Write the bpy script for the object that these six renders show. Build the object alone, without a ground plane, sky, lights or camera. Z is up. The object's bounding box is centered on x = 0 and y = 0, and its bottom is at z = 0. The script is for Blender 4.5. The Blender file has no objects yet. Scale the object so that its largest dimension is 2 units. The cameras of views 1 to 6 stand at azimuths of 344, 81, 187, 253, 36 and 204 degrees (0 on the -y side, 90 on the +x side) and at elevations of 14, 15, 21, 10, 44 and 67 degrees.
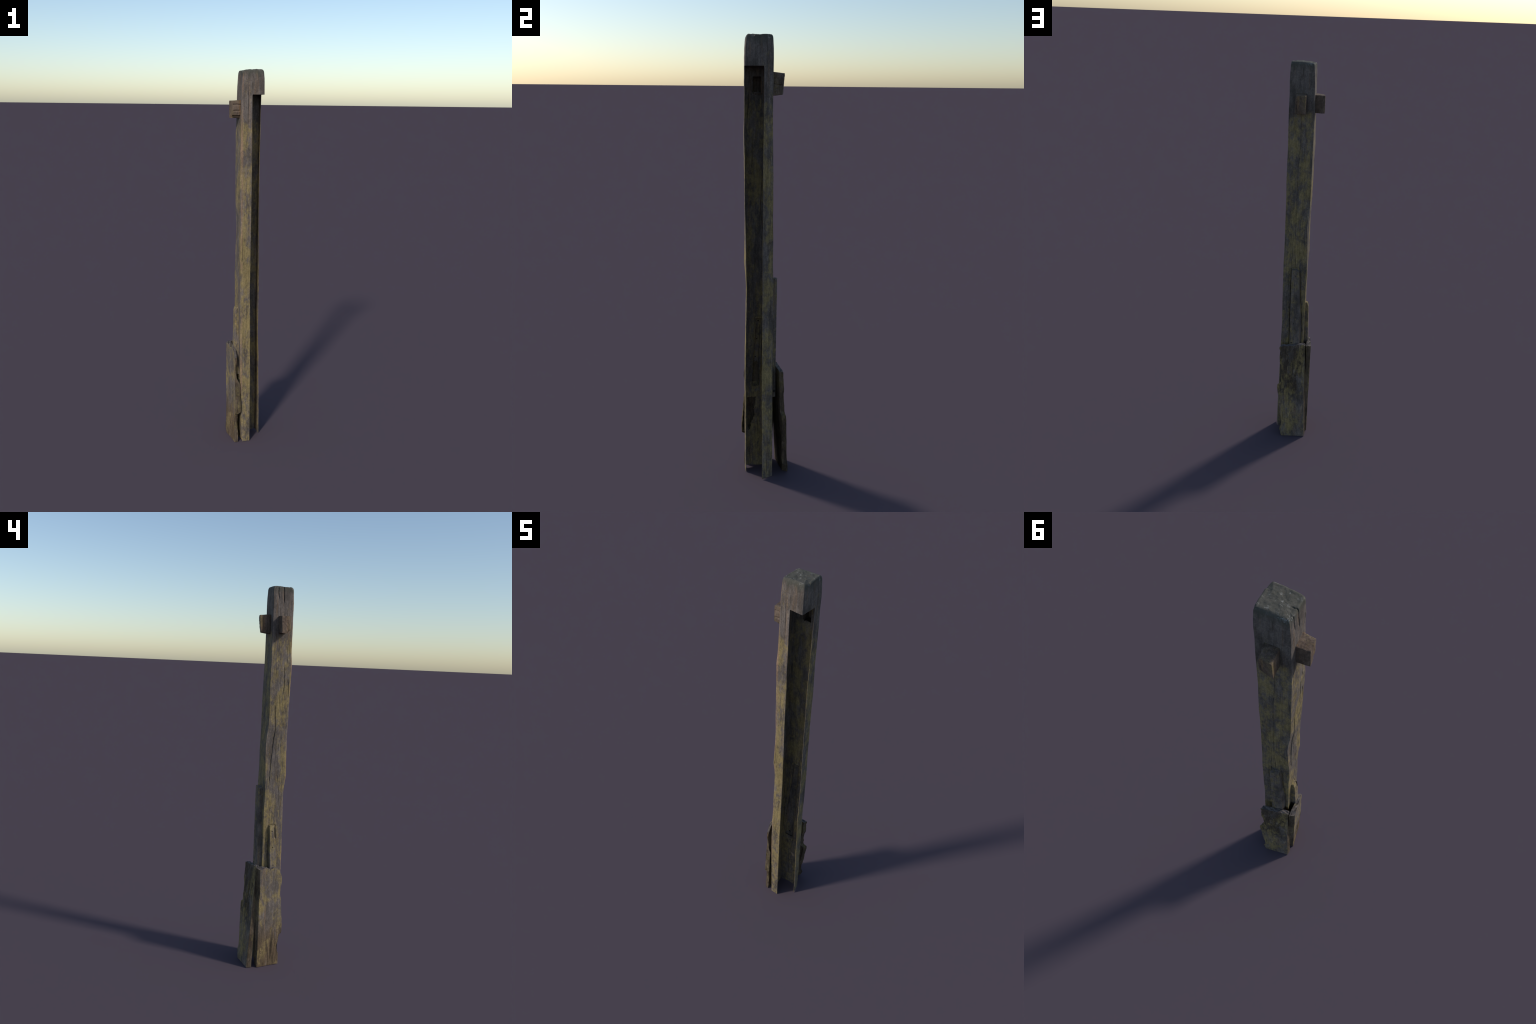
"""Weathered, hollow-backed timber post with two tenon stubs, two nailed battens and two rotten planks."""
import bpy, math
import numpy as np
from mathutils import Vector, noise

# ------------------------------------------------------------------ helpers
def lerp_table(tab):
    zs = [p[0] for p in tab]
    order = np.argsort(zs)
    zs = np.array(zs)[order]
    cols = np.array([p[1:] for p in tab], float)[order]
    def f(z):
        r = [float(np.interp(z, zs, cols[:, i])) for i in range(cols.shape[1])]
        return r[0] if len(r) == 1 else r
    return f

def sstep(a, b, x):
    t = min(1.0, max(0.0, (x - a) / (b - a)))
    return t * t * (3 - 2 * t)

def fbm(x, y, z, sx, sy, sz, oct=4, seed=0.0):
    v, a, n = 0.0, 1.0, 0.0
    fx, fy, fz = x * sx + seed, y * sy + seed * 1.7, z * sz - seed * 0.6
    for _ in range(oct):
        v += a * noise.noise((fx, fy, fz)); n += a
        a *= 0.55; fx *= 2.03; fy *= 2.03; fz *= 2.03
    return v / n

def grain(x, y, z, seed=0.0):
    """long fibres running up the timber: sharp narrow valleys, broad crests (about -1..0.4)"""
    a = fbm(x, y, z, 130, 130, 5.0, 3, seed)
    b = fbm(x, y, z, 300, 300, 9.0, 2, seed + 9)
    valley = -max(0.0, 0.16 - abs(fbm(x, y, z, 95, 95, 3.2, 2, seed + 4))) * 4.5
    return 0.55 * a + 0.25 * b + 0.6 * valley

def add_mesh(name, verts, faces, mat, parent, smooth_angle=40):
    me = bpy.data.meshes.new(name)
    me.from_pydata([tuple(v) for v in verts], [], faces)
    me.validate()
    me.update()
    ob = bpy.data.objects.new(name, me)
    bpy.context.collection.objects.link(ob)
    me.materials.append(mat)
    ob.parent = parent
    me.shade_smooth() if hasattr(me, "shade_smooth") else None
    try:
        me.set_sharp_from_angle(angle=math.radians(smooth_angle))
    except Exception:
        pass
    return ob

# ------------------------------------------------------------------ materials
def wood_material(name, clean, dark, lichen, bare, lichen_amount=0.5, rot_amount=0.0, rot=(0.06, 0.04, 0.02),
                  bare_amount=0.25, seed=0.0, top_clean=True, holes=(), hole_radius=0.0035,
                  grain_axis='z', rot_from=None):
    m = bpy.data.materials.new(name); m.use_nodes = True
    nt = m.node_tree; N = nt.nodes; L = nt.links
    N.clear()
    out = N.new('ShaderNodeOutputMaterial'); bs = N.new('ShaderNodeBsdfPrincipled')
    L.new(bs.outputs[0], out.inputs[0])
    co = N.new('ShaderNodeTexCoord')

    def mapped(scale, off=0.0):
        mp = N.new('ShaderNodeMapping')
        mp.inputs['Scale'].default_value = scale
        mp.inputs['Location'].default_value = (seed + off, seed * 0.7 - off, off * 1.3)
        L.new(co.outputs['Object'], mp.inputs[0]); return mp.outputs[0]

    def nz(scale, detail=5, rough=0.6, off=0.0, dist=0.0):
        n = N.new('ShaderNodeTexNoise'); n.inputs['Scale'].default_value = 1.0
        n.inputs['Detail'].default_value = detail; n.inputs['Roughness'].default_value = rough
        n.inputs['Distortion'].default_value = dist
        L.new(mapped(scale, off), n.inputs['Vector']); return n.outputs['Fac']

    def remap(fac, a, b, c=0.0, d=1.0, smooth=True):
        r = N.new('ShaderNodeMapRange'); r.interpolation_type = 'SMOOTHSTEP' if smooth else 'LINEAR'
        r.inputs[1].default_value = a; r.inputs[2].default_value = b
        r.inputs[3].default_value = c; r.inputs[4].default_value = d
        L.new(fac, r.inputs[0]); return r.outputs[0]

    def math_(op, a, b):
        n = N.new('ShaderNodeMath'); n.operation = op
        for i, s in enumerate((a, b)):
            if isinstance(s, (int, float)): n.inputs[i].default_value = s
            else: L.new(s, n.inputs[i])
        return n.outputs[0]

    def mix(fac, a, b, mode='MIX'):
        n = N.new('ShaderNodeMix'); n.data_type = 'RGBA'; n.blend_type = mode
        if isinstance(fac, (int, float)): n.inputs[0].default_value = fac
        else: L.new(fac, n.inputs[0])
        for i, s in ((6, a), (7, b)):
            if isinstance(s, tuple): n.inputs[i].default_value = (*s, 1)
            else: L.new(s, n.inputs[i])
        return n.outputs[2]

    sep = N.new('ShaderNodeSeparateXYZ'); L.new(co.outputs['Object'], sep.inputs[0])
    along = 4.0
    def st(f, k=along):      # scale stretched along the fibre direction
        return {'z': (f, f, f / k * 1.0), 'x': (f / k, f, f), 'y': (f, f / k, f)}[grain_axis]

    # clean, sun-silvered wood against darker damp wood
    col = mix(remap(nz(st(26, 3.0), 6, 0.65, 1.0), 0.36, 0.64), dark, clean)
    # bare, warm fibres showing in streaks
    col = mix(math_('MULTIPLY', remap(nz(st(75, 14.0), 4, 0.6, 3.0), 0.54, 0.68), bare_amount * 2.2), col, bare)
    # brown rot, streaky
    if rot_amount > 0:
        rm = remap(nz(st(20, 4.0), 6, 0.7, 5.0, 0.3), 0.62 - rot_amount * 0.3, 0.72 - rot_amount * 0.3)
        if rot_from is not None:
            rm = math_('MULTIPLY', rm, remap(sep.outputs[2], rot_from[0], rot_from[1]))
        col = mix(math_('MULTIPLY', rm, 0.85), col, rot)
    # rubbed, warm bare wood along the front left arris of the post
    if top_clean:
        am = math_('MULTIPLY', remap(sep.outputs[1], -0.0875, -0.0915), math_('MULTIPLY', remap(sep.outputs[0], -0.026, -0.031), remap(nz((60, 60, 7), 4, 0.6, 31.0), 0.40, 0.55)))
        arris_mask = math_('MULTIPLY', am, 0.75)
    # lichen / algae in ragged patches, grainy at the rim
    big = nz((12, 12, 6.5), 3, 0.5, 7.0, 0.4)
    mid = nz((48, 48, 22), 4, 0.6, 7.5, 0.5)
    fine = nz((130, 130, 60), 5, 0.7, 8.0)
    lm = math_('ADD', math_('MULTIPLY', big, 0.40), math_('ADD', math_('MULTIPLY', mid, 0.34), math_('MULTIPLY', fine, 0.26)))
    if top_clean:
        lm = math_('SUBTRACT', lm, remap(sep.outputs[2], 1.68, 1.84, 0.0, 0.12))
        # the lower front is crusted almost all over
        front = math_('MULTIPLY', remap(sep.outputs[1], -0.082, -0.088), math_('MULTIPLY', remap(sep.outputs[2], 0.15, 0.45), remap(sep.outputs[2], 1.25, 0.95)))
        lm = math_('ADD', lm, math_('MULTIPLY', front, 0.05))
        # the west side is washed cleaner above the battens
        west = math_('MULTIPLY', remap(sep.outputs[0], -0.026, -0.031), remap(sep.outputs[1], -0.0905, -0.085))
        lm = math_('SUBTRACT', lm, math_('MULTIPLY', math_('MULTIPLY', west, remap(sep.outputs[2], 0.85, 1.1)), 0.035))
    t = 0.60 - lichen_amount * 0.2
    lmask = remap(lm, t - 0.075, t + 0.065)
    col = mix(math_('MULTIPLY', lmask, 0.80), col, lichen)
    if top_clean:
        col = mix(arris_mask, col, (0.235, 0.150, 0.098))
    # fibre streaks, fine dark checks and speckle
    streak = remap(nz(st(170, 16.0), 5, 0.65, 11.0), 0.3, 0.7, 0.74, 1.24, False)
    speck = remap(nz((260, 260, 170), 3, 0.6, 13.0), 0.3, 0.7, 0.80, 1.18, False)
    blot = remap(nz((95, 95, 62), 4, 0.6, 19.0, 0.8), 0.3, 0.7, 0.78, 1.22, False)
    mul = math_('MULTIPLY', math_('MULTIPLY', streak, speck), blot)
    vm = N.new('ShaderNodeVectorMath'); vm.operation = 'SCALE'
    L.new(col, vm.inputs[0]); L.new(mul, vm.inputs['Scale'])
    col = vm.outputs[0]
    checks = remap(nz(st(120, 22.0), 3, 0.5, 17.0), 0.30, 0.38, 0.55, 0.0)
    col = mix(checks, col, (0.03, 0.022, 0.016))
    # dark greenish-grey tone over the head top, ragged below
    if top_clean:
        gh = math_('ADD', sep.outputs[2], math_('MULTIPLY', math_('SUBTRACT', nz((50, 50, 22), 4, 0.65, 27.0), 0.5), 0.07))
        col = mix(remap(gh, 1.955, 1.992, 0.0, 0.75), col, (0.064, 0.065, 0.050))
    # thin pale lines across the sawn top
    if top_clean:
        cr = nz((90, 90, 60), 4, 0.6, 21.0, 0.6)
        ridge = math_('ABSOLUTE', math_('SUBTRACT', cr, 0.5), 0)
        cm = math_('MULTIPLY', remap(ridge, 0.022, 0.0), remap(sep.outputs[2], 1.972, 1.986))
        cm = math_('MULTIPLY', cm, remap(nz((40, 40, 40), 2, 0.5, 23.0), 0.5, 0.62))
        col = mix(math_('MULTIPLY', cm, 0.8), col, (0.36, 0.35, 0.32))
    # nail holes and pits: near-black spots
    for h in holes:
        p = h[:3]; r = h[3] if len(h) > 3 else hole_radius
        d = N.new('ShaderNodeVectorMath'); d.operation = 'DISTANCE'
        L.new(co.outputs['Object'], d.inputs[0]); d.inputs[1].default_value = p
        col = mix(remap(d.outputs['Value'], r, r * 0.6), col, (0.006, 0.005, 0.004))
    L.new(col, bs.inputs['Base Color'])
    bs.inputs['Roughness'].default_value = 0.85
    bs.inputs['Specular IOR Level'].default_value = 0.25
    b1 = N.new('ShaderNodeBump'); b1.inputs['Strength'].default_value = 0.55; b1.inputs['Distance'].default_value = 0.0015
    L.new(math_('ADD', nz(st(220, 14.0), 5, 0.65, 11.0), math_('MULTIPLY', fine, 0.5)), b1.inputs['Height'])
    L.new(b1.outputs[0], bs.inputs['Normal'])
    return m

CLEAN = (0.150, 0.124, 0.108); DARK = (0.085, 0.070, 0.060)
LICHEN = (0.262, 0.196, 0.080); BARE = (0.200, 0.125, 0.070)

NAILS_X = [(-0.0575, -0.0262, 0.743, 0.0032), (-0.0600, -0.0310, 0.656, 0.0024), (-0.0615, -0.0384, 0.559, 0.0030),
           (-0.0515, -0.0270, 0.7475, 0.0045), (-0.0540, -0.0325, 0.657, 0.004), (-0.0560, -0.0390, 0.565, 0.0045),
           (-0.056, -0.035, 0.535, 0.008)]
NAILS_Y = [(0.0139, 0.0435, 0.9435, 0.0036), (0.0137, 0.0407, 0.669, 0.0032), (0.020, 0.0420, 0.80, 0.002),
           (0.0161, 0.0370, 0.9434, 0.005), (0.0255, 0.0370, 0.893, 0.006), (0.021, 0.0370, 0.557, 0.009),
           (-0.0096, 0.0370, 0.470, 0.006), (-0.004, 0.0370, 0.440, 0.007), (0.022, 0.0370, 0.425, 0.012)]

root = bpy.data.objects.new("timber_post", None)
bpy.context.collection.objects.link(root)
root["label"] = "weathered lichen-stained timber post with tenon stubs, battens and rotten planks"
root["category"] = "wooden post"

mat_post = wood_material("weathered_oak", CLEAN, DARK, LICHEN, BARE, 0.49, 0.0, bare_amount=0.17)
mat_tenon = wood_material("brown_tenon_oak", (0.150, 0.108, 0.080), (0.085, 0.058, 0.042), (0.165, 0.125, 0.055), (0.19, 0.115, 0.06),
                          0.12, 0.0, bare_amount=0.35, seed=4.0, top_clean=False)
mat_batten_side = wood_material("nailed_batten_wood", CLEAN, DARK, LICHEN, BARE, 0.38, 0.0, seed=8.0, holes=NAILS_X, top_clean=False)
mat_batten_back = wood_material("nailed_batten_wood_mossy", CLEAN, DARK, LICHEN, BARE, 0.27, 0.0, seed=12.0, holes=NAILS_Y, top_clean=False)
mat_plank_side = wood_material("rotten_plank_wood", CLEAN, (0.10, 0.083, 0.07), LICHEN, BARE, 0.29, 0.95, (0.098, 0.064, 0.034),
                               seed=17.0, top_clean=False, rot_from=(0.30, 0.12))
mat_plank_back = wood_material("rotten_plank_wood_dark", CLEAN, DARK, LICHEN, BARE, 0.35, 0.62, (0.055, 0.038, 0.024),
                               seed=23.0, top_clean=False, rot_from=(0.20, 0.30))

mat_rot = wood_material("rotten_heartwood", (0.125, 0.092, 0.062), (0.060, 0.043, 0.030), (0.14, 0.11, 0.045), (0.16, 0.10, 0.055),
                        0.24, 0.4, (0.045, 0.030, 0.018), bare_amount=0.3, seed=29.0, top_clean=False)

mat_end = wood_material("plank_end_grain", (0.135, 0.112, 0.100), (0.070, 0.058, 0.052), (0.12, 0.105, 0.055), (0.15, 0.11, 0.085),
                        0.10, 0.0, bare_amount=0.1, seed=37.0, top_clean=False)

# ------------------------------------------------------------------ the post
# plan corners as they wander up the timber:  (z, x, y)
FRONT_LEFT = lerp_table([(0, -.027, -.0944), (.12, -.030, -.0944), (.25, -.035, -.0945), (.40, -.0385, -.0943), (.53, -.0385, -.094), (.65, -.0388, -.0922),
    (.75, -.0395, -.090), (.85, -.038, -.0882), (.93, -.037, -.0866), (.98, -.0365, -.0893), (1.04, -.040, -.0968), (1.10, -.0392, -.0945),
    (1.17, -.0378, -.0922), (1.24, -.0380, -.0908), (1.30, -.040, -.0915), (1.40, -.041, -.0932), (1.50, -.040, -.0948), (1.56, -.0412, -.0975),
    (1.61, -.0418, -.0975), (1.66, -.0395, -.0942), (1.77, -.0378, -.0945), (1.86, -.035, -.0937), (1.92, -.0345, -.0935), (1.97, -.0325, -.0915), (2.0, -.031, -.0905)])
BACK_LEFT = lerp_table([(0, -.035, .020), (.3, -.040, .018), (.53, -.0412, .016), (.75, -.0418, .016), (.84, -.0405, .0172), (.95, -.040, .0145), (1.03, -.0380, .0155),
    (1.08, -.0357, .0168), (1.15, -.033, .0195), (1.20, -.0315, .0192), (1.24, -.0335, .0175), (1.29, -.037, .0125), (1.36, -.0385, .0130), (1.5, -.0382, .0155),
    (1.6, -.0375, .0160), (1.7, -.0373, .0152), (1.77, -.0362, .0145), (1.85, -.034, .0143), (1.92, -.0318, .0146), (1.98, -.028, .0140), (2.0, -.027, .013)])
BACK_RIGHT = lerp_table([(0, .079, .0253), (.25, .080, .0238), (.5, .0795, .0215), (.65, .0772, .0208), (.85, .0795, .0205), (.97, .0808, .0198), (1.06, .0805, .0172),
    (1.17, .079, .0172), (1.25, .0798, .0150), (1.34, .080, .0158), (1.43, .0806, .0157), (1.52, .0802, .0142), (1.6, .0792, .0122), (1.68, .0814, .0112),
    (1.76, .082, .0112), (1.81, .0828, .0115), (1.86, .0816, .0120), (1.91, .083, .0120), (1.95, .0825, .0115), (1.99, .0811, .0095), (2.0, .081, .009)])
BACK_TIP = lerp_table([(0, .0892, -.0250), (.12, .0885, -.0249), (.27, .0864, -.0258), (.39, .083, -.0268), (.48, .0838, -.0267), (.55, .081, -.0266), (.65, .079, -.0266),
    (.75, .0803, -.0266), (.86, .0811, -.0274), (1.0, .0812, -.0273), (1.1, .0806, -.0273), (1.2, .0778, -.0268), (1.3, .0781, -.0259), (1.44, .0771, -.0265),
    (1.52, .078, -.0267), (1.6, .0793, -.0257), (1.7, .0808, -.0261), (1.78, .0818, -.0255), (1.88, .0830, -.0268), (2.0, .081, -.027)])
FRONT_TIP = lerp_table([(0, .0160, -.0931), (.25, .0163, -.0940), (.39, .0165, -.0945), (.53, .0151, -.0947), (.71, .0148, -.0927), (.85, .0132, -.0895),
    (.93, .0135, -.0890), (1.03, .0143, -.0920), (1.11, .0147, -.0920), (1.20, .015, -.0945), (1.28, .015, -.0967), (1.40, .0156, -.0974), (1.52, .017, -.0981),
    (1.62, .0162, -.0998), (1.70, .0163, -.0985), (1.80, .0160, -.0982), (1.88, .0165, -.0986), (1.95, .016, -.0978), (2.0, .016, -.0945)])
HEAD_CORNER = lerp_table([(0, .0782, -.1034), (1.88, .0782, -.1034), (1.91, .0795, -.1026), (1.96, .0812, -.1005), (2.0, .0805, -.0955)])
HEAD_WANE = lerp_table([(0, .0025, .004), (1.88, .0025, .004), (1.91, .003, .008), (1.94, .0038, .013), (1.98, .005, .019), (2.0, .006, .022)])

# widths of the two nailed battens up their length (z, one edge, other edge)
BX = lerp_table([(.36, -.024, -.063), (.5525, -.0215, -.0580), (.62, -.0190, -.0530), (.705, -.0165, -.0485), (.76, -.0140, -.0445), (.78, -.0135, -.0430)])
BY = lerp_table([(.36, .0290, -.024), (.549, .0293, -.0185), (.656, .0305, -.0180), (.73, .0318, -.0135), (.80, .0325, -.0068), (.877, .0332, -.0020), (.93, .0337, .0010), (.965, .0337, .0045), (.98, .0334, .0080)])

HEAD_Z = 1.8787          # underside of the solid head
WALL = 0.0018            # the shaft is hollow: walls left around the housing
TOP_Z = lerp_table([(-.045, 1.9890), (-.03, 1.9925), (0.0, 1.9975), (.035, 1.9995), (.085, 1.9990)])

# cracks: list of (face axis, [(across, z)...], half width, depth)
CRACKS = [
    ('-x', [(-.0097, 2.0), (-.0110, 1.965), (-.0135, 1.93)], .0028, .0050),
    ('-x', [(-.0385, 2.0), (-.0400, 1.95), (-.0425, 1.912)], .0023, .0060),
    ('-x', [(-.0620, 1.71), (-.0660, 1.67)], .0020, .0025),
    ('-x', [(-.066, 1.645), (-.068, 1.62)], .0030, .0030),
    ('-x', [(-.0560, 1.60), (-.0580, 1.559), (-.0600, 1.517), (-.0545, 1.462)], .0022, .0035),
    ('-x', [(-.0760, 1.54), (-.0810, 1.51), (-.0870, 1.44)], .0020, .0030),
    ('-x', [(-.0180, 1.41), (-.0225, 1.30), (-.0225, 1.265), (-.0165, 1.232), (-.0124, 1.166), (-.0079, 1.115), (-.0044, 1.045), (-.004, 1.00)], .0026, .0042),
    ('-x', [(-.047, 1.05), (-.049, 0.99)], .0022, .0025),
    ('-x', [(-.055, 0.98), (-.060, 0.94), (-.061, 0.87)], .0018, .0025),
    ('-x', [(-.040, 0.95), (-.043, 0.80)], .0014, .0016),
    ('+y', [(.0215, 1.90), (.0215, 1.85)], .0014, .0022),
    ('+y', [(.0240, 1.76), (.0215, 1.62), (.0275, 1.50), (.0284, 1.435), (.0262, 1.205), (.0249, 1.136), (.024, 1.05)], .0015, .0028),
    ('-y', [(-.012, 1.36), (-.006, 1.35), (.002, 1.335)], .004, .0018),
    ('-y', [(-.018, .59), (-.019, .55)], .0014, .0018),
    ('-y', [(-.006, .59), (-.007, .555)], .0012, .0014),
    ('+x', [(-.010, .08), (-.011, .02)], .0012, .0016),
]
import random
_r = random.Random(7)
for _ in range(46):      # short seasoning checks scattered over the weathered faces
    face = _r.choice(['-x', '-x', '-x', '+y', '-y'])
    a0 = {'-x': _r.uniform(-.088, .010), '+y': _r.uniform(-.03, .075), '-y': _r.uniform(-.028, .012)}[face]
    z0 = _r.uniform(.30, 1.96); ln = _r.uniform(.015, .09); lean = _r.uniform(-.05, .05) * ln
    CRACKS.append((face, [(a0 + lean, z0 + ln), (a0 + lean * .4 + _r.uniform(-.001, .001), z0 + ln * .5), (a0, z0)],
                   _r.uniform(.0011, .0019), _r.uniform(.0008, .0022)))
def crack_depth(face, a, z):
    d = 0.0
    for f, pl, w, dep in CRACKS:
        if f != face: continue
        zs = [p[1] for p in pl]
        zmin, zmax = min(zs), max(zs)
        if z < zmin - .01 or z > zmax + .01: continue
        c = float(np.interp(z, [p[1] for p in reversed(pl)], [p[0] for p in reversed(pl)]))
        c += 0.0012 * noise.noise((z * 60, c * 5, 3.1))
        k = max(0.0, 1 - abs(a - c) / w)
        fade = sstep(zmin - .008, zmin + .02, z) * (1.0 if zmax >= 1.999 else sstep(zmax + .008, zmax - .015, z))
        d = max(d, dep * k ** 0.7 * fade)
    return d

SEG = dict(front=30, left=64, back=66, right=26, hright=40, hfront=30)   # points along each side

def plan(z):
    """closed plan outline at height z: list of (x, y, nx, ny, face) with a fixed point count"""
    fl, bl, br, bt, ft, hc = FRONT_LEFT(z), BACK_LEFT(z), BACK_RIGHT(z), BACK_TIP(z), FRONT_TIP(z), HEAD_CORNER(z)
    mid = sstep(.6, .8, z) * sstep(1.45, 1.25, z)
    bl[1] += .0022 * mid; br[1] += .0012 * mid
    br[0] += .0010 * sstep(1.1, 1.2, z) + .0020 * sstep(1.3, 1.45, z); bt[0] += .0013 * sstep(1.86, 1.9, z)
    belly = sstep(.8, .95, z) * sstep(1.8, 1.65, z)
    fl[0] -= .0012 * belly; bl[0] -= .0020 * belly
    fl[1] += .0008 * sstep(1.5, 1.6, z) * sstep(1.9, 1.85, z)
    wx, wy = HEAD_WANE(z)
    h1 = (hc[0], hc[1] + wy); h0 = (hc[0] - wx, hc[1])
    sides = [(ft, fl, SEG['front'], '-y'), (fl, bl, SEG['left'], '-x'), (bl, br, SEG['back'], '+y'),
             (br, bt, SEG['right'], '+x'), (bt, h1, SEG['hright'], '+x'), (h1, h0, 6, 'wane'), (h0, ft, SEG['hfront'], '-y')]
    pts = []
    for (a, b, n, f) in sides:
        dx, dy = b[0] - a[0], b[1] - a[1]
        l = math.hypot(dx, dy) or 1e-9
        nx, ny = dy / l, -dx / l          # path runs clockwise seen from above: outside is on the left
        for i in range(n):
            t = i / n
            pts.append([a[0] + dx * t, a[1] + dy * t, -nx, -ny, f])
    return pts

def plan_rounded(z):
    pts = plan(z)
    n = len(pts)
    P = np.array([(p[0], p[1]) for p in pts])
    s0, s1 = SEG['front'], SEG['front'] + SEG['left']
    s2 = s1 + SEG['back']
    # soften the three long arrises of the shaft and the head corner
    for _ in range(2):
        Q = P.copy()
        for c in (s0, s1, s2):
            for k in range(c - 2, c + 3) if c == s0 else (c,):
                Q[k] = 0.25 * P[k - 1] + 0.5 * P[k] + 0.25 * P[(k + 1) % n]
        w0 = s2 + SEG['right'] + SEG['hright']
        for k in range(w0 - 2, w0 + 9):
            Q[k] = 0.25 * P[k - 1] + 0.5 * P[k] + 0.25 * P[(k + 1) % n]
        P = Q
    for _ in range(24):           # the front left arris is bevelled wider than the others
        Q = P.copy()
        for k in range(s0 - 6, s0 + 7):
            Q[k] = 0.25 * P[k - 1] + 0.5 * P[k] + 0.25 * P[k + 1]
        P = Q
    T = np.roll(P, -1, 0) - np.roll(P, 1, 0)
    T /= np.linalg.norm(T, axis=1)[:, None] + 1e-12
    Nn = np.stack([-T[:, 1], T[:, 0]], 1)
    # orient outward
    c = np.array([0.02, -0.04])
    if ((P - c) * Nn).sum() < 0: Nn = -Nn
    return P, Nn, [p[4] for p in pts]

def edge_round_top(x, y):
    """how far the wall stops below the sawn top (rounded shoulders, larger to front and back)"""
    return 0.005 + 0.012 * sstep(0.036, 0.050, abs(y + 0.04))

NSHAFT = SEG['front'] + SEG['left'] + SEG['back'] + SEG['right']   # indices 0..NSHAFT are the shaft walls
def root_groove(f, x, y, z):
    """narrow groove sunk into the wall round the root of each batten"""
    if f == '-x' and .5 < z < .79:
        a, b = BX(z); e = min(abs(y - a - .0045), abs(y - b + .0035)) if z < .775 else abs(z - .7765) + max(0, y - a, b - y)
        return .0045 * max(0, 1 - e / .0035)
    if f == '+y' and .5 < z < .99:
        a, b = BY(z); e = min(abs(x - a - .0045), abs(x - b + .0095)) if z < .978 else abs(z - .980) + max(0, x - a, b - x)
        return .0045 * max(0, 1 - e / .0035)
    return 0.0

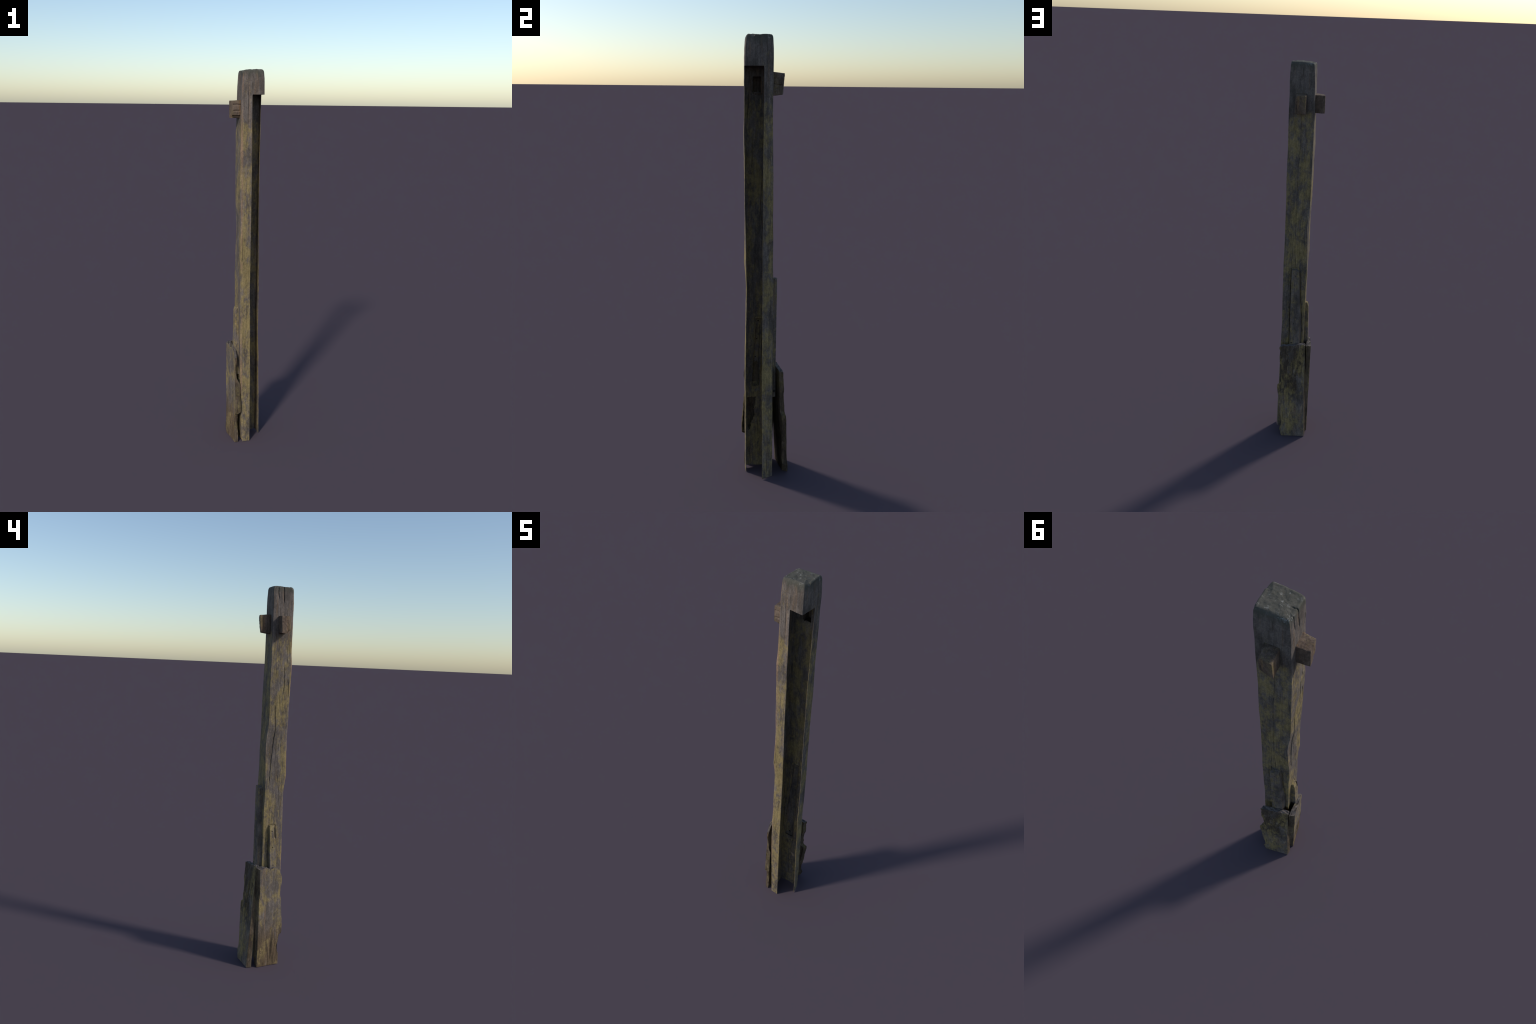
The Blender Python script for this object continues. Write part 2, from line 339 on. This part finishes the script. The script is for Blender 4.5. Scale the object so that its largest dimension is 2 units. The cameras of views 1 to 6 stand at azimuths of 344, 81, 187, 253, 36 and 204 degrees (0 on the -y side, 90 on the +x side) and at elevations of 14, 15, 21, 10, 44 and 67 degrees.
def build_post():
    zs_shaft = list(np.linspace(0.0, HEAD_Z, 620))
    n_head = 46
    verts, faces = [], []
    rows = []          # outer vertex index rows
    shaft_rows_inner = []
    Ntot = None
    def displaced(P, Nn, F, i, z, strength=1.0):
        x, y = P[i]
        f = F[i]
        d = 0.0006 * grain(x, y, z, 2.0) + 0.0011 * fbm(x, y, z, 26, 26, 9, 3, 5.0)
        if f == '-x':
            d += 0.0005 * grain(x, y, z, 31.0) - crack_depth('-x', y, z)
            # long splinter torn off between the big check and the back arris
            if 1.0 < z < 1.30:
                c = np.interp(z, [1.0, 1.045, 1.115, 1.166, 1.232, 1.27], [-.003, -.0044, -.0079, -.0124, -.0165, -.021])
                d -= 0.0016 * sstep(c - .001, c + .002, y) * sstep(1.30, 1.24, z) * sstep(1.0, 1.08, z)
        elif f in ('+y', '+x', '-y'):
            d -= crack_depth(f, x if f in ('+y', '-y') else y, z)
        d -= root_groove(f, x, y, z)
        if f == '-y':
            d += 0.0011 * fbm(x, y, z, 60, 60, 34, 3, 8.0)       # adze marks on the front
        return x + Nn[i][0] * d * strength, y + Nn[i][1] * d * strength
    for z in zs_shaft:
        P, Nn, F = plan_rounded(z)
        Ntot = len(P)
        row = []
        last = (z == zs_shaft[-1])
        rng = range(Ntot) if last else range(NSHAFT + 1)
        for i in rng:
            x, y = displaced(P, Nn, F, i, z)
            zz = z
            if z < 0.03:      # feet of the walls are worn a little short of the ground
                k = (1 - z / 0.03)
                lift = 0.0
                if F[i] == '-x': lift = 0.009 * sstep(-.02, -.085, y)
                elif F[i] == '+y': lift = 0.004 + 0.003 * math.sin(x * 90)
                elif F[i] == '+x': lift = 0.006 * sstep(-.02, .02, y)
                zz = z + lift * k
            row.append(len(verts)); verts.append((x, y, zz))
        rows.append(row)
        # inner skin
        irow = []
        for i in range(NSHAFT + 1):
            x, y, zz = verts[row[i]]
            t = WALL
            # mitre offset at inner corners using the blended normal
            irow.append(len(verts)); verts.append((x - Nn[i][0] * t, y - Nn[i][1] * t, zz if not last else z - 0.0012))
        shaft_rows_inner.append(irow)
    # head
    P0, N0, F0 = plan_rounded(HEAD_Z)
    for k in range(1, n_head + 1):
        row = []
        for i in range(Ntot):
            zt = TOP_Z(P0[i][0]) - edge_round_top(*P0[i])
            z = HEAD_Z + (zt - HEAD_Z) * k / n_head
            row.append((i, z))
        zmid = HEAD_Z + (1.988 - HEAD_Z) * k / n_head
        P, Nn, F = plan_rounded(zmid)
        idx = []
        for i, z in row:
            x, y = displaced(P, Nn, F, i, z)
            idx.append(len(verts)); verts.append((x, y, z))
        rows.append(idx)
    def hole(ix, z):      # irregular mortise mouths behind the tenon stubs
        x, y, _ = verts[ix]
        w = 0.0025 * noise.noise((z * 160, x * 160, y * 160))
        a = (x < -.028 and -.058 + w < y < -.0205 + w and 1.777 + w < z < 1.838 + 2 * w)
        b = (y > .006 and .005 + w < x < .046 + w and 1.781 + 2 * w < z < 1.842 + w)
        bx0, bx1 = BX(z); by0, by1 = BY(z)
        c = (x < -.024 and .425 < z < .765 and bx1 + .004 + w < y < bx0 - .002 + w)
        d = (y > .006 and .425 < z < .966 and by1 + .000 + w < x < by0 - .002 + w)
        e = (x < -.024 and .195 + 4 * w < z < .368 + w and -.081 < y < np.interp(z, [.195, .24, .27, .31, .33, .37], [-.070, -.060, -.046, -.050, -.042, -.040]) + 2 * w)
        return a or b or c or d or e
    ns = len(zs_shaft)
    for r in range(ns - 1):
        z = 0.5 * (zs_shaft[r] + zs_shaft[r + 1])
        for i in range(NSHAFT):
            a, b, c, d = rows[r][i], rows[r][i + 1], rows[r + 1][i + 1], rows[r + 1][i]
            if hole(a, z): continue
            faces.append((a, d, c, b))
            a, b, c, d = (shaft_rows_inner[r][i], shaft_rows_inner[r][i + 1], shaft_rows_inner[r + 1][i + 1], shaft_rows_inner[r + 1][i])
            faces.append((a, b, c, d))
        for i in (0, NSHAFT):      # rims of the housing
            a, b, c, d = rows[r][i], rows[r + 1][i], shaft_rows_inner[r + 1][i], shaft_rows_inner[r][i]
            faces.append((a, b, c, d) if i == 0 else (a, d, c, b))
    for i in range(NSHAFT):        # feet
        faces.append((rows[0][i], rows[0][i + 1], shaft_rows_inner[0][i + 1], shaft_rows_inner[0][i]))
    for r in range(ns - 1, len(rows) - 1):
        for i in range(Ntot):
            j = (i + 1) % Ntot
            faces.append((rows[r][i], rows[r + 1][i], rows[r + 1][j], rows[r][j]))
    # underside of the head
    under = []
    for i, ix in enumerate(rows[ns - 1]):
        x, y, z = verts[ix]
        k = 0.0016 if i <= NSHAFT else 0.0002
        under.append(len(verts)); verts.append((x - N0[i][0] * k, y - N0[i][1] * k, z - 0.0002))
    faces.append(tuple(under))
    # sawn, weathered top: rings drawn in over the rounded shoulder
    top = rows[-1]
    T = np.array([verts[i] for i in top])
    cx, cy = 0.022, -0.043
    prev = top
    rings = 34
    for k in range(1, rings + 1):
        s = k / rings
        cur = []
        for i in range(Ntot):
            x0, y0, z0 = T[i]
            kk = s ** 1.25
            x = x0 + (cx - x0) * kk; y = y0 + (cy - y0) * kk
            rr = edge_round_top(*P0[i])
            dist = math.hypot(x - x0, y - y0)
            rad = 0.004 + rr * 0.62
            e = min(1.0, dist / rad)
            shoulder = rr * (1 - math.sqrt(max(0.0, 1 - (1 - e) ** 2)))
            w = sstep(0, 0.02, dist)
            rel = 0.0042 * fbm(x, y, 0, 38, 38, 1, 2, 14.0) + 0.0016 * fbm(x, y, 0, 130, 130, 1, 3, 19.0) - 0.001 * w
            # the two checks of the side run a little way in across the top, and a hollow lies towards the right front
            for cyk, dep, xin in ((-.0097, .0030, -.012), (-.0385, .0040, -.002)):
                rel -= dep * max(0, 1 - abs(y - cyk - 0.15 * (x + .03)) / .0035) * sstep(xin, -.02, x)
            hd = math.hypot((x - .080) / .022, (y + .060) / .026)
            rel -= 0.0065 * max(0, 1 - hd * hd) 
            zt = TOP_Z(x) - shoulder + rel * min(1.0, 0.35 + w)
            z = zt if dist > 1e-5 else z0
            z = min(z, 2.0)
            cur.append(len(verts)); verts.append((x, y, z))
        if k == rings:
            for i in range(Ntot):
                faces.append((prev[i], cur[0], prev[(i + 1) % Ntot]))
        else:
            for i in range(Ntot):
                j = (i + 1) % Ntot
                faces.append((prev[i], cur[i], cur[j], prev[j]))
            prev = cur
    return add_mesh("post", verts, faces, mat_post, root, 50)

post = build_post()

# ------------------------------------------------------------------ boards (planks and battens)
def build_board(name, mat, corners, top, zb=0.0, nw=40, nt=10, nz=180, rough=0.001, ragged=(0.0, 0.0), seed=0.0, gouge=None, lowcut=None, arris=0.0015, edge_mat=None, hollow=None):
    """corners(z) -> outer A, outer B, inner B, inner A (x, y pairs); top(w) -> height of the upper end at width fraction w.
    The ring runs along the outer face A>B, the edge at B, the inner face B>A and the edge at A."""
    verts, faces, rows = [], [], []
    ring = [('o', i / nw) for i in range(nw)] + [('b', i / nt) for i in range(nt)] + \
           [('i', i / nw) for i in range(nw)] + [('a', i / nt) for i in range(nt)]
    n = len(ring)
    for r in range(nz + 1):
        f = r / nz
        row = []
        for (side, t) in ring:
            w = {'o': t, 'b': 1.0, 'i': 1 - t, 'a': 0.0}[side]
            dep = {'o': 0.0, 'b': t, 'i': 1.0, 'a': 1 - t}[side]
            zt = top(w, dep); z0 = lowcut(w) if lowcut else zb
            z = z0 + (zt - z0) * f
            oa, ob, ib, ia = [np.array(c) for c in corners(z)]
            wd = (ob - oa); wl = np.linalg.norm(wd); wdir = wd / wl
            outw = np.array([wdir[1], -wdir[0]])
            if np.dot(outw, (oa + ob) / 2 - (ia + ib) / 2) < 0: outw = -outw
            o = oa + wd * w; i_ = ia + (ib - ia) * w
            p = o + (i_ - o) * dep
            # broken arrises
            ew = min(w, 1 - w) * wl
            ed = min(dep, 1 - dep) * np.linalg.norm(o - i_)
            if side in 'oi' and ew < arris * 2: p = p + (-outw if side == 'o' else outw) * arris * (1 - ew / (arris * 2)) ** 2 * 0.6
            if side in 'ab':
                rg = ragged[0] if side == 'a' else ragged[1]
                sgn = -1 if side == 'a' else 1
                prof = 0.5 * fbm(dep * 1.5, z, 0, 1, 45, 1, 4, seed + (3 if side == 'a' else 7)) + 0.5 * fbm(dep * 3, z, 0, 2, 14, 1, 3, seed + (13 if side == 'a' else 17))
                p = p + wdir * sgn * rg * prof * 2.0
                p = p + wdir * sgn * 0.0010 * fbm(p[0], p[1], z, 240, 240, 8, 2, seed)
            else:
                rg = ragged[0] * max(0, 1 - w * 8) + ragged[1] * max(0, 1 - (1 - w) * 8)
                sgn = -1 if w < 0.5 else 1
                dd = 0.0 if side == 'o' else 1.0
                prof = 0.5 * fbm(dd * 1.5, z, 0, 1, 45, 1, 4, seed + (3 if w < .5 else 7)) + 0.5 * fbm(dd * 3, z, 0, 2, 14, 1, 3, seed + (13 if w < .5 else 17))
                p = p + wdir * sgn * rg * prof * 2.0
                d = rough * (0.7 * grain(p[0], p[1], z, seed) + 0.8 * fbm(p[0], p[1], z, 30, 30, 9, 3, seed + 2))
                if side == 'o' and gouge: d += gouge(w, z, p)
                p = p + (outw if side == 'o' else -outw) * d
                if side == 'i' and hollow:      # decayed back, open to the inside of the post
                    th = float(np.dot(o - i_, outw))
                    p = p + outw * max(0.0, th - 0.0045) * hollow(w, z)
            row.append(len(verts)); verts.append((p[0], p[1], max(0.0, z)))
        rows.append(row)
    for r in range(nz):
        for i in range(n):
            j = (i + 1) % n
            faces.append((rows[r][i], rows[r][j], rows[r + 1][j], rows[r + 1][i]))
    def cap(row, flip, jag):
        # outer edge indices 0..nw ; inner edge from nw+nt .. 2nw+nt (reverse)
        outer = [row[i] for i in range(nw + 1)]
        inner = [row[(2 * nw + nt - i) % n] for i in range(nw + 1)]
        left = [row[(n - k) % n] for k in range(nt + 1)]     # w = 0, outer -> inner
        right = [row[nw + k] for k in range(nt + 1)]         # w = 1
        grid = [outer]
        for k in range(1, nt):
            line = [left[k]]
            for i in range(1, nw):
                t = k / nt
                a, b = Vector(verts[outer[i]]), Vector(verts[inner[i]])
                q = a.lerp(b, t); w = i / nw
                if jag: q.z = top(w, t) + 0.0011 * noise.noise((q.x * 160, q.y * 160, seed)) 
                line.append(len(verts)); verts.append(tuple(q))
            line.append(right[k]); grid.append(line)
        grid.append(inner)
        for k in range(nt):
            for i in range(nw):
                q = (grid[k][i], grid[k][i + 1], grid[k + 1][i + 1], grid[k + 1][i])
                faces.append(q[::-1] if flip else q)
    side_faces = len(faces)
    cap(rows[-1], False, True)
    cap(rows[0], True, False)
    ob = add_mesh(name, verts, faces, mat, root, 36)
    if edge_mat:          # torn edges and the back show the rotten heart of the board
        ob.data.materials.append(edge_mat); ob.data.materials.append(mat_end)
        for k, poly in enumerate(ob.data.polygons):
            if k < side_faces and ring[k % n][0] != 'o': poly.material_index = 1
            elif k >= side_faces: poly.material_index = 2
    # consistent outward normals
    import bmesh
    bm = bmesh.new(); bm.from_mesh(ob.data); bmesh.ops.recalc_face_normals(bm, faces=bm.faces)
    bm.to_mesh(ob.data); bm.free()
    return ob

# --- plank against the -x side: outer face stands nearly upright, skewed in plan
PX_FRONT = lerp_table([(0, -.0905), (.058, -.0895), (.075, -.084), (.10, -.0815), (.118, -.083), (.154, -.087), (.168, -.090), (.174, -.102), (.189, -.1045), (.243, -.1035),
    (.28, -.0995), (.299, -.098), (.335, -.0960), (.364, -.0935), (.385, -.087), (.40, -.0865), (.434, -.0865), (.45, -.090), (.468, -.0930), (.49, -.0915), (.51, -.088), (.56, -.078)])
PX_BACK = lerp_table([(0, .034), (.046, .035), (.12, .034), (.19, .0345), (.26, .035), (.37, .037), (.41, .033), (.458, .035), (.50, .037), (.56, .039)])
PX_INNER_FRONT = lerp_table([(0, -.0506), (.045, -.0475), (.12, -.051), (.17, -.0485), (.178, -.0475), (.185, -.037), (.24, -.0355), (.28, -.0385), (.35, -.0390), (.362, -.046), (.38, -.055),
    (.436, -.0615), (.50, -.0560), (.55, -.0578)])
PX_FLARE = lerp_table([(0, .004), (.05, .009), (.11, .0135), (.22, .016), (.36, .018), (.56, .016)])
def px_plane(y, z): return -.0815 - .150 * y - 0.0005 * math.sin(z * 23)
def px_corners(z):
    ya, yb = PX_BACK(z), PX_FRONT(z)
    return ((px_plane(ya, z), ya), (px_plane(yb, z), yb), (PX_INNER_FRONT(z), yb - .001), (-.0615 + 0.002 * math.sin(z * 11), ya + PX_FLARE(z)))
PX_TOP = lerp_table([(0, .546), (.10, .5445), (.22, .552), (.38, .551), (.50, .5405), (.58, .543), (.68, .550), (.78, .546), (.90, .534), (1.0, .500)])
def px_top(w, dep): return PX_TOP(w) + dep * (0.003 + 0.003 * math.sin(w * 9)) - 0.0015 * math.sin(dep * 7 + w * 20)
def px_gouge(w, z, p):
    # fibre torn out of the lower front corner, as long vertical troughs
    k = sstep(.26, .14, z) * sstep(.28, .55, w)
    d = -0.0045 * k * max(0, fbm(p[0], p[1], z, 70, 70, 9, 3, 41.0) + 0.12) * 2
    d -= 0.006 * math.exp(-((w - .50) / .07) ** 2 - ((z - .048) / .04) ** 2)
    d -= 0.004 * math.exp(-((w - .62) / .05) ** 2 - ((z - .135) / .03) ** 2)
    return d
build_board("plank", mat_plank_side, px_corners, px_top, nw=64, nt=14, nz=230, rough=0.0012, ragged=(.0015, .0030), seed=51.0, gouge=px_gouge, edge_mat=mat_rot,
            hollow=lambda w, z: sstep(.50, .66, w) * sstep(.99, .94, w) * sstep(.185, .215, z) * sstep(.385, .36, z))

# --- plank against the +y side: leans in towards the post at its head
PY_RIGHT = lerp_table([(0, .0470), (.02, .053), (.045, .0600), (.058, .055), (.066, .050), (.09, .0515), (.116, .0545), (.133, .0600), (.168, .0655), (.20, .068), (.24, .0730), (.275, .078), (.30, .0815),
    (.318, .0795), (.324, .068), (.334, .061), (.36, .063), (.39, .062), (.43, .068), (.45, .0735), (.49, .0755), (.515, .075), (.535, .0800), (.55, .077)])
PY_LEFT = lerp_table([(0, -.0775), (.08, -.073), (.16, -.0685), (.24, -.0655), (.32, -.061), (.40, -.0605), (.47, -.058), (.55, -.056)])
def py_plane(x, z): return (0.0994 - 0.0736 * z) + (0.1235 + 0.092 * z) * x
def py_corners(z):
    xa, xb = PY_RIGHT(z), PY_LEFT(z)
    ya, yb = py_plane(xa, z), py_plane(xb, z)
    ta = 0.024 - 0.004 * z / .55; tb = 0.0275 - 0.0095 * z / .55
    return ((xa, ya), (xb, yb), (xb - .0025, yb - tb), (xa - .013 + .006 * sstep(.1, .25, z), ya - ta))
PY_TOP = lerp_table([(0, .541), (.08, .544), (.25, .545), (.50, .547), (.62, .549), (.72, .553), (.88, .553), (.96, .551), (1, .546)])
def py_top(w, dep): return PY_TOP(w) + dep * 0.003 - 0.0012 * math.sin(dep * 9 + w * 25)
def py_gouge(w, z, p):
    k = math.exp(-((w - .42 + (z - .40) * .6) / .24) ** 2) * sstep(.20, .28, z) * sstep(.52, .46, z)
    d = -0.006 * k * max(0, fbm(p[0], p[1], z, 80, 80, 10, 3, 61.0) + 0.10) * 2
    d -= 0.0035 * math.exp(-((w - .58) / .06) ** 2) * sstep(.36, .40, z) * sstep(.53, .50, z)
    d -= 0.0045 * sstep(.30, .0, w) * sstep(.30, .36, z) * max(0, fbm(p[0], p[1], z, 90, 90, 16, 3, 67.0) + .2)
    return d
build_board("plank", mat_plank_back, py_corners, py_top, nw=64, nt=14, nz=230, rough=0.0011, ragged=(.0030, .0012), seed=71.0, gouge=py_gouge, edge_mat=mat_rot)

# --- battens nailed up the middle of the -x and +y sides
def bx_corners(z):
    a, b = BX(z)
    xo = -.0566 - .0070 * (0.78 - z) / .22
    if z > .745: xo += .007 * ((z - .745) / .03) ** 2
    return ((xo, a), (xo + .0015, b), (-.0340, b - .002), (-.0340, a + .003))
def bx_top(w, dep): return .7735 - .006 * max(0, 1 - w / .22) ** 2 - .010 * max(0, (w - .76) / .24) ** 2 + .002 * dep
def pits(nails, outer_test):
    def f(w, z, p):
        d = 0.0
        for n in nails:
            if not outer_test(n): continue
            q = math.dist((p[0], p[1], z), n[:3])
            d -= 0.004 * max(0.0, 1 - (q / 0.0042) ** 2)
        return d
    return f
def bx_face(w, z, p):
    return pits(NAILS_X, lambda n: n[0] < -.05)(w, z, p) - 0.0045 * sstep(.74, .80, w) * sstep(.70, .715, z)
build_board("batten", mat_batten_side, bx_corners, bx_top, zb=.395, nw=28, nt=10, nz=200, rough=0.0009, ragged=(.0006, .0010), seed=91.0, gouge=bx_face,
            hollow=lambda w, z: sstep(.05, .14, w) * sstep(.95, .86, w) * sstep(.768, .758, z) * sstep(.40, .44, z))

def by_corners(z):
    a, b = BY(z)
    k = (z - .547) / .43
    ya = .0449 + .0011 * k; yb = .0363 + .0051 * k
    return ((a, ya), (b, yb), (b - .008, .0135), (a + .003, .0135))
def by_top(w, dep): return .9765 - .012 * max(0, (w - .60) / .40) ** 2 - .002 * max(0, 1 - w / .2) - .001 * dep
build_board("batten", mat_batten_back, by_corners, by_top, zb=.395, nw=30, nt=12, nz=230, rough=0.0008, ragged=(.0006, .0008), seed=101.0,
            gouge=pits(NAILS_Y, lambda n: n[1] > .0395), hollow=lambda w, z: sstep(.05, .14, w) * sstep(.95, .86, w) * sstep(.972, .962, z) * sstep(.40, .44, z))

# ------------------------------------------------------------------ tenon stubs (hollow-ended, open to the mortise)
def build_tenon(name, mat, root_rect, tip_rect, wall, along, seed, grooves, chop):
    """root_rect/tip_rect: four 3D corners in the same order; a rounded-square loft with grain grooves along its length."""
    n_side, n_len = 22, 30
    verts, faces = [], []
    R = [Vector(p) for p in root_rect]; T = [Vector(p) for p in tip_rect]
    def ringpts(f, shrink):
        C = [R[i].lerp(T[i], f) for i in range(4)]
        c = sum(C, Vector()) / 4
        pts = []
        for s in range(4):
            a, b = C[s], C[(s + 1) % 4]
            e = (b - a)
            for i in range(n_side):
                t = i / n_side
                p = a.lerp(b, t)
                # round the arrises
                k = min(t, 1 - t) * e.length
                rad = 0.0035
                if k < rad:
                    p = p + (c - p).normalized() * (rad * 0.30) * (1 - k / rad) ** 2
                d = 0.0016 * fbm(p.x, p.y, p.z, *along, 3, seed) + 0.0007 * fbm(p.x, p.y, p.z, *[q * 3 for q in along], 2, seed + 5)
                d -= grooves(s, t, f, p)
                outw = p - c
                m = (a + b) / 2 - c
                nrm = m.normalized()
                p = p + nrm * (d - shrink)
                p = p + chop(s, t, f, p)
                pts.append(p)
        return pts
    outer = []
    for k in range(n_len + 1):
        row = []
        for p in ringpts(k / n_len, 0):
            row.append(len(verts)); verts.append(p)
        outer.append(row)
    n = len(outer[0])
    for k in range(n_len):
        for i in range(n):
            j = (i + 1) % n
            faces.append((outer[k][i], outer[k][j], outer[k + 1][j], outer[k + 1][i]))
    # end grain
    prev = outer[-1]
    c = sum((verts[i] for i in prev), Vector()) / n
    axis = (sum(T, Vector()) / 4 - sum(R, Vector()) / 4).normalized()
    rings = 12
    for k in range(1, rings + 1):
        cur = []
        for i in range(n):
            p = verts[outer[-1][i]].lerp(c, (k / rings))
            e = min(1, k / 1.5)
            p = p + axis * (0.0012 * e + 0.0013 * noise.noise((p.x * 110, p.y * 110, p.z * 110 + seed)))
            cur.append(len(verts)); verts.append(p)
        if k == rings:
            for i in range(n): faces.append((prev[i], prev[(i + 1) % n], cur[0]))
        else:
            for i in range(n):
                j = (i + 1) % n
                faces.append((prev[i], prev[j], cur[j], cur[i]))
            prev = cur
    # decayed heart: a socket running in from the mortise
    inner = []
    for k in range(9):
        row = []
        for p in ringpts(0.86 * k / 8, wall):
            row.append(len(verts)); verts.append(p)
        inner.append(row)
    for k in range(8):
        for i in range(n):
            j = (i + 1) % n
            faces.append((inner[k][j], inner[k][i], inner[k + 1][i], inner[k + 1][j]))
    faces.append(tuple(reversed(inner[-1])))
    for i in range(n):
        j = (i + 1) % n
        faces.append((outer[0][j], outer[0][i], inner[0][i], inner[0][j]))
    ob = add_mesh(name, verts, faces, mat, root, 45)
    import bmesh
    bm = bmesh.new(); bm.from_mesh(ob.data); bmesh.ops.recalc_face_normals(bm, faces=bm.faces)
    bm.to_mesh(ob.data); bm.free()
    return ob

# stub through the -x side (sides: 0 top, 1 front -y, 2 bottom, 3 back +y)
def gx(s, t, f, p):
    if s != 1: return 0.0
    d = 0.0
    for z0, w, dep in ((1.8290, .0045, .0060), (1.7990, .0028, .0042)):
        d = max(d, dep * max(0, 1 - abs(p.z - z0 + .0015 * noise.noise((p.x * 90, z0 * 50, 0))) / w)) 
    return d * (1 if f < .8 else sstep(1.03, 0.85, f))
def cx_(s, t, f, p):
    # lower front corner split away
    k = sstep(1.781, 1.770, p.z) * sstep(-.045, -.064, p.y)
    return Vector((0.0, 0.010, 0.003)) * k + Vector((0.0, 0.006, 0.003)) * k * sstep(.7, 1.0, f)
build_tenon("tenon", mat_tenon,
    [(-.0335, -.0150, 1.8500), (-.0335, -.0700, 1.8525), (-.0335, -.0660, 1.7640), (-.0335, -.0165, 1.7660)],
    [(-.0815, -.0170, 1.8480), (-.0770, -.0675, 1.8480), (-.0775, -.0660, 1.7650), (-.0825, -.0205, 1.7650)],
    0.006, (18, 120, 120), 131.0, gx, cx_)
# stub through the +y side (sides: 0 top, 1 -x, 2 bottom, 3 +x)
def gy(s, t, f, p):
    if s != 3: return 0.0
    d = 0.0
    for z0, sl, w, dep in ((1.8325, -.17, .0022, .0034), (1.8085, -.12, .0030, .0048), (1.7900, -.07, .0020, .0028), (1.776, 0.05, .0015, .0016), (1.8460, -.2, .0015, .0016)):
        d = max(d, dep * max(0, 1 - abs(p.z - z0 - sl * (p.y - .018)) / w))
    return d
def cy_(s, t, f, p):
    k = sstep(1.832, 1.850, p.z) * sstep(.030, .050, p.x) * sstep(.3, 1.0, f)
    return Vector((-.007, 0, -.002)) * k
build_tenon("tenon", mat_tenon,
    [(.0520, .0095, 1.8575), (.0025, .0125, 1.8580), (.0030, .0150, 1.7620), (.0560, .0110, 1.7625)],
    [(.0510, .0635, 1.8515), (.0020, .0705, 1.8520), (.0000, .0655, 1.7675), (.0535, .0515, 1.7675)],
    0.0055, (120, 18, 120), 151.0, gy, cy_)
